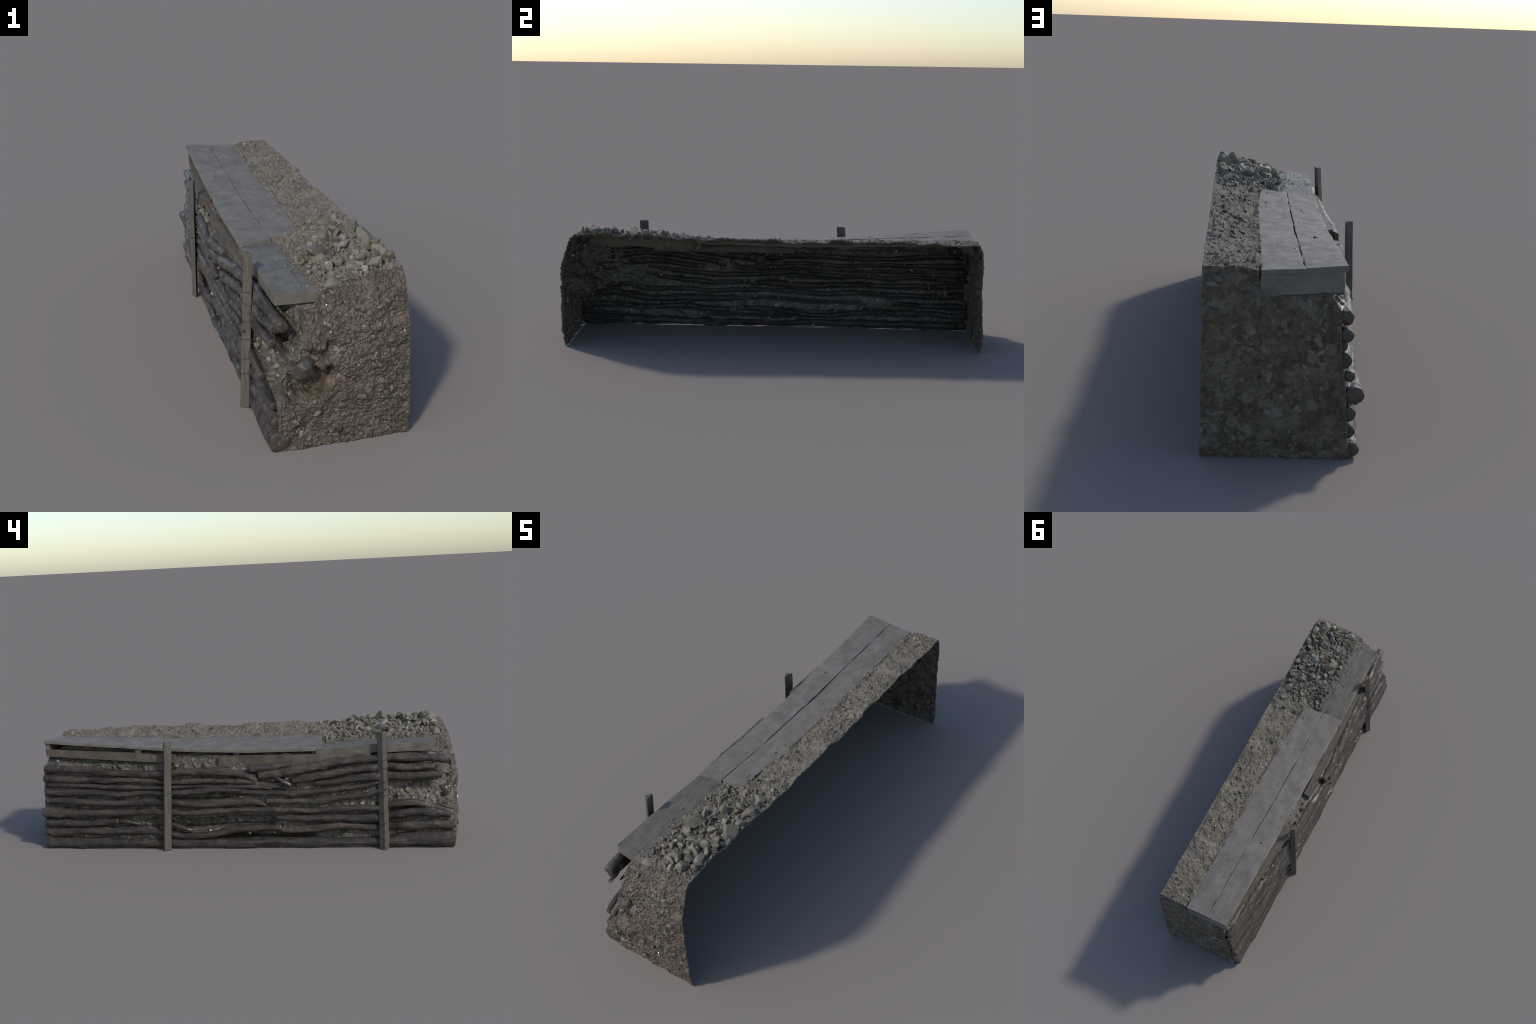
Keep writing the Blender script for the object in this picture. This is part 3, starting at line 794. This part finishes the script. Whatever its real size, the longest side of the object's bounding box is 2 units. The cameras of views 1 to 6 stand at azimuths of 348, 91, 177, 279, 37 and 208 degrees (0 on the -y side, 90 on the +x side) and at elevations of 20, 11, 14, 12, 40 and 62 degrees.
# large rocks of the mound: position, half size, rotation
BIG = [((.052, -.638, .502), (.052, .042, .034), (.15, .1, .9), 0),
       ((.143, -.765, .522), (.028, .020, .022), (.3, .5, .6), 1),
       ((.203, -.645, .535), (.030, .036, .032), (.5, .2, .2), 2),
       ((.172, -.868, .530), (.030, .034, .030), (.1, .6, 1.9), 3),
       ((.030, -.893, .488), (.034, .028, .026), (.4, .1, .3), 4),
       ((.040, -.548, .484), (.026, .034, .022), (.2, .2, 1.2), 5),
       ((.205, -.520, .528), (.026, .030, .030), (.9, .2, .4), 6),
       ((.180, -.745, .535), (.024, .026, .026), (.2, .9, .4), 7),
       ((.205, -.812, .535), (.026, .024, .030), (.7, .2, 1.4), 8),
       ((.135, -.655, .520), (.020, .026, .018), (.2, .3, 2.0), 9),
       ((.110, -.830, .510), (.034, .018, .018), (.2, .3, 2.2), 10),
       ((.120, -.585, .510), (.026, .018, .020), (.2, .7, .9), 11),
       ((.150, -.500, .512), (.034, .016, .018), (.3, .7, .2), 12),
       ((.115, -.430, .498), (.028, .016, .014), (.2, .1, 2.2), 13),
       ((.185, -.425, .515), (.022, .030, .018), (.2, .4, .5), 14),
       ((.075, -.770, .500), (.022, .016, .016), (.2, .4, 2.5), 15),
       ((.215, -.730, .540), (.020, .022, .024), (.9, .4, 2.5), 3),
       ((.090, -.880, .508), (.026, .020, .020), (.9, .2, .5), 6),
       ((.215, -.585, .532), (.018, .022, .022), (.1, .2, .5), 8)]
for c, s, r, k in BIG:
    place_stone(STONES[k], (c[0], c[1], c[2] + .007), tuple(q * 1.15 for q in s), r)

def top_height(x, y):
    """height of the built top surface near x, y"""
    g = disp[k0:k1 + 1]
    i = int(np.clip(np.searchsorted(g[:, 105, 1], y), 1, len(g) - 1))
    return float(np.interp(x, g[i, :, 0], g[i, :, 2]))

rng = np.random.default_rng(77)
count = 0
while count < 130:
    y = rng.uniform(-.925, -.30); x = rng.uniform(-.03, .228)
    dens = np.clip((-.27 - y) / .15, 0, 1) * np.clip((x + .04) / .05, .2, 1)
    if rng.random() > dens: continue
    z = top_height(x, y)
    s = .011 + .019 * rng.random() ** 1.5
    if y > -.45: s *= .75
    s = min(s, .004 + max(0, .232 - x) * .9 + .004)
    if abs(y + .905) < .02: s = min(s, .010)
    place_stone(STONES[rng.integers(16)], (x, y, z + s * .05), (s, s * rng.uniform(.75, 1.2), s * rng.uniform(.7, 1.1)), tuple(rng.uniform(0, 6.28, 3)))
    count += 1

rng = np.random.default_rng(177)
for _ in range(46):
    y = rng.uniform(-.34, .93); x = float(x_rear(y)) + .02 + rng.random() ** .6 * (.226 - float(x_rear(y)) - .025)
    s = .006 + .010 * rng.random() ** 1.8
    place_stone(STONES[rng.integers(16)], (x, y, top_height(x, y) - s * .05), (s, s * rng.uniform(.8, 1.3), s * rng.uniform(.6, .9)), tuple(rng.uniform(0, 6.28, 3)))
for y, x, s in ((-.505, .20, .026), (-.565, .185, .020), (-.705, .19, .022), (-.775, .205, .022), (-.835, .175, .024), (-.86, .215, .020), (-.60, .15, .020), (-.46, .20, .018), (-.89, .13, .020), (-.80, .14, .020)):
    place_stone(STONES[rng.integers(16)], (x, y, top_height(x, y) + s * .55), (s, s * 1.15, s * .95), tuple(rng.uniform(0, 6.28, 3)))
# bank of small stones as shared low meshes, joined as loose stuff
SMALL = [rock_mesh("pebble_shape", 700 + i, 2 if i < 8 else 1, 8) for i in range(14)]
SM = []
for me in SMALL:
    co = np.zeros(len(me.vertices) * 3); me.vertices.foreach_get("co", co)
    fv = np.array([p.vertices[:] for p in me.polygons]); SM.append((co.reshape(-1, 3), fv))
def pebbles(name, centres, sizes, mat, seed, normals=None, flat=.7):
    rng = np.random.default_rng(seed); Vs, Fs, off = [], [], 0
    for i, (c, s) in enumerate(zip(centres, sizes)):
        co, fv = SM[rng.integers(8) if s > .0055 else 8 + rng.integers(6)]
        sc = np.array([1, rng.uniform(.7, 1.2), rng.uniform(flat * .8, flat * 1.2)]) * s
        R = np.array(Euler(rng.uniform(0, 6.28, 3)).to_matrix())
        if normals is not None:      # lie flat in the wall
            nz = normals[i]; a = np.cross(nz, [.31, .22, .9]); a /= np.linalg.norm(a); b = np.cross(nz, a)
            ang = rng.uniform(0, 6.28); ca, sa = math.cos(ang), math.sin(ang)
            tl = rng.normal(size=3) * .25
            R = np.stack([a * ca + b * sa, -a * sa + b * ca, nz], 1)
            R = np.array(Euler(tl).to_matrix()) @ R
        Vs.append((co * sc) @ R.T + c); Fs.append(fv + off); off += len(co)
    V = np.concatenate(Vs); F = np.concatenate(Fs)
    me = bpy.data.meshes.new(name)
    me.vertices.add(len(V)); me.vertices.foreach_set("co", V.ravel())
    me.loops.add(F.size); me.loops.foreach_set("vertex_index", F.ravel().astype(np.int32))
    me.polygons.add(len(F)); me.polygons.foreach_set("loop_start", np.arange(0, F.size, 3, dtype=np.int32))
    me.update(); me.validate()
    me.polygons.foreach_set("use_smooth", [True] * len(me.polygons))
    me.set_sharp_from_angle(angle=math.radians(40))
    ob = add_object(name, me, mat); ob["kind"] = "stuff"; return ob

def scatter(a, b, n, seed, keep=None, tmin=0):
    rng = np.random.default_rng(seed); C, Nn = [], []
    while len(C) < n:
        i = rng.integers(a, b); j = rng.integers(tmin, disp.shape[1] - 4)
        p = disp[i, j]
        if keep is not None and not keep(p, rng): continue
        C.append(p); Nn.append(NRM[i, j])
    return np.array(C), np.array(Nn)

def sizes(n, lo, hi, seed, power=3.0):
    return lo + (hi - lo) * np.random.default_rng(seed).random(n) ** power

def no_pit(p, r): return hollow(p[0], p[2]) < .01
C, Nn = scatter(4, k0 - 4, 900, 81, no_pit, 3); S = sizes(900, .0035, .016, 82, 3.5)
pebbles("end_face_pebbles", C - Nn * (S * .28)[:, None], S, M_PEB_WET, 83, Nn, .85)
C, Nn = scatter(k1 + 6, len(whole) - 4, 650, 84, None, 3); S = sizes(650, .004, .022, 85, 3.5)
pebbles("end_face_pebbles", C - Nn * (S * .22)[:, None], S, M_PEB_FAR, 86, Nn, .5)
def on_top(p, r):
    xe = float(x_rear(p[1])) + .004 if p[1] > -.36 else -.025
    if p[0] < xe: return False
    if p[1] > -.35:      # fewer by the plank, where the earth is fine and trodden
        c = float(vnoise(np.array([p]), (9, 6, 9), 55)[0])
        return r.random() < (.22 + .6 * np.clip((p[0] - xe) / .11, 0, 1)) * np.clip(.5 + 1.2 * c, .12, 1)
    return r.random() < .55
C, Nn = scatter(k0 + 2, k1 - 2, 1900, 87, on_top); S = sizes(1900, .0022, .0115, 88, 4.0)
S = np.where(C[:, 1] < -.33, S * 1.35, S)
pebbles("top_gravel", C + np.array([0, 0, 1]) * (S * .15)[:, None], S, M_PEB_DRY, 89, None, .75)
# crumbs on the planks
rng = np.random.default_rng(90); C = []; S = []
while len(C) < 120:
    y = rng.uniform(-.86, .93); x = rng.uniform(-.14, .08)
    if y < -.37:
        if x > -.02: continue
        z = float(z_near_plank(y)) + .002
    else:
        if x > x_rear(y): continue
        z = float(z_main_plank(np.array(x), np.array(y)))
    C.append((x, y, z)); S.append(.0012 + .0040 * rng.random() ** 5)
for x, y in ((-.085, .47), (-.094, .462), (.035, -.30), (.045, -.12)):
    C.append((x, y, float(z_main_plank(np.array(x), np.array(y))))); S.append(.007)
pebbles("plank_crumbs", np.array(C), np.array(S), M_PEB_DRY, 91, None, .8)
# gravel lapping over the rear edge of the planks and the near plank
rng = np.random.default_rng(92); C = []
while len(C) < 700:
    y = rng.uniform(-.88, .93)
    if y < -.36:
        x = -.02 + rng.normal() * .016 + .012 * math.sin(y * 23); z = float(z_near_plank(y)) + .004
    else:
        if y > -.3 and rng.random() < .55: continue
        x = float(x_rear(y)) + abs(rng.normal()) * .008 - .004; z = float(z_main_plank(x_rear(y), np.array(y))) + .001
    C.append((x, y, z))
S = sizes(len(C), .0018, .007, 93, 3)
pebbles("lapping_gravel", np.array(C), S, M_PEB_DRY, 94, None, .8)
# rubble in the gaps of the front
rng = np.random.default_rng(95); C = []; Nn = []; S = []; N1_ = 0
while len(C) < 900:
    i, j = rng.integers(8, nu - 8), rng.integers(3, nv - 2)
    if is_log[i, j]: 
        if rng.random() < .97: continue
        C.append((Xg[i, j] - .004, Yg[i, j], Zg[i, j])); S.append(.0015 + .003 * rng.random() ** 2)
        Nn.append((-1, 0, .3)); continue
    s = .003 + .011 * rng.random() ** 3
    C.append((FILL_X[i, j] + s * .1, Yg[i, j], Zg[i, j])); S.append(s); Nn.append((-1, 0, .3))
M_PEB_FRONT = stone_material("gap_pebble", [(0, (0.07, 0.056, 0.04)), (0.5, (0.13, 0.112, 0.082)), (0.85, (0.19, 0.172, 0.13)), (1, (0.27, 0.25, 0.20))], (0.45, 0.7), True, .003, .6)
pebbles("gap_rubble", np.array(C), np.array(S), M_PEB_FRONT, 96, None, .7)
# single stones that show in the gaps of the front and in the near end face
SHOW = [((-.150, .300, .392), .018), ((-.150, .255, .392), .013), ((-.150, .215, .396), .014), ((-.158, .165, .395), .022),
        ((-.178, .440, .112), .020), ((-.186, .270, .118), .022), ((-.190, .175, .112), .016), ((-.190, .02, .120), .015),
        ((-.150, -.760, .265), .022), ((-.150, -.800, .255), .018), ((-.145, -.850, .225), .015),
        ((-.160, .850, .405), .013), ((-.160, .760, .400), .012), ((-.165, .66, .395), .012), ((-.16, .90, .408), .010), ((-.16, .60, .388), .014), ((-.16, .50, .385), .011),
        ((-.16, .34, .395), .013), ((-.16, .23, .412), .011), ((-.16, .14, .405), .012), ((-.18, .10, .125), .014), ((-.18, .06, .115), .012), ((-.18, -.06, .125), .013), ((-.18, .36, .112), .014), ((-.15, -.72, .245), .015), ((-.14, -.83, .285), .016), ((-.13, -.88, .30), .013), ((-.15, -.86, .245), .012)]
for i, (c, s) in enumerate(SHOW):
    ii = int(np.argmin(np.abs(Yg[:, nv // 2] - c[1]))); jj = int(np.argmin(np.abs(Zg[ii] - c[2])))
    place_stone(STONES[(i * 5) % 16], (float(FILL_X[ii, jj]) - s * .25, c[1], c[2]), (s, s * 1.1, s * .85), (i * .7, i * 1.3, i * 2.1))
M_BED = stone_material("bedded_stone", [(0, (0.10, 0.074, 0.050)), (0.35, (0.125, 0.103, 0.076)), (0.7, (0.145, 0.124, 0.095)), (1, (0.19, 0.172, 0.143))], (0.5, 0.75), False, .003, .5)
BEDDED = []
for m_ in STONES[:8]:
    c_ = m_.copy(); c_.materials.clear(); c_.materials.append(M_BED); BEDDED.append(c_)
rng = np.random.default_rng(123)
for a, b, n, hi in ((12, k0 - 30, 42, .019), (k1 + 40, len(whole) - 10, 26, .024)):
    done = 0
    while done < n:
        i, j = rng.integers(a, b), rng.integers(18, disp.shape[1] - 14)
        p, q = disp[i, j], NRM[i, j]
        if a < k0 and hollow(p[0], p[2]) > .003: continue
        s = .009 + (hi - .009) * rng.random() ** 1.5
        eul = Vector(q).to_track_quat('Z', 'Y').to_euler()
        eul.rotate_axis('Z', rng.uniform(0, 6.28)); eul.rotate_axis('X', rng.uniform(-.3, .3))
        place_stone(BEDDED[rng.integers(8)], tuple(p - q * s * .30), (s, s, s * .95), eul)
        done += 1
# dark cobble lying in the pit
COB = rock_mesh("cobble", 903, 4, 5, 1.3, .07, (.72, .9)); COB.materials.append(M_BOULDER)
place_stone(COB, (-.086, -.928, .250), (.043, .046, .044), (.3, .2, .5), "cobble")
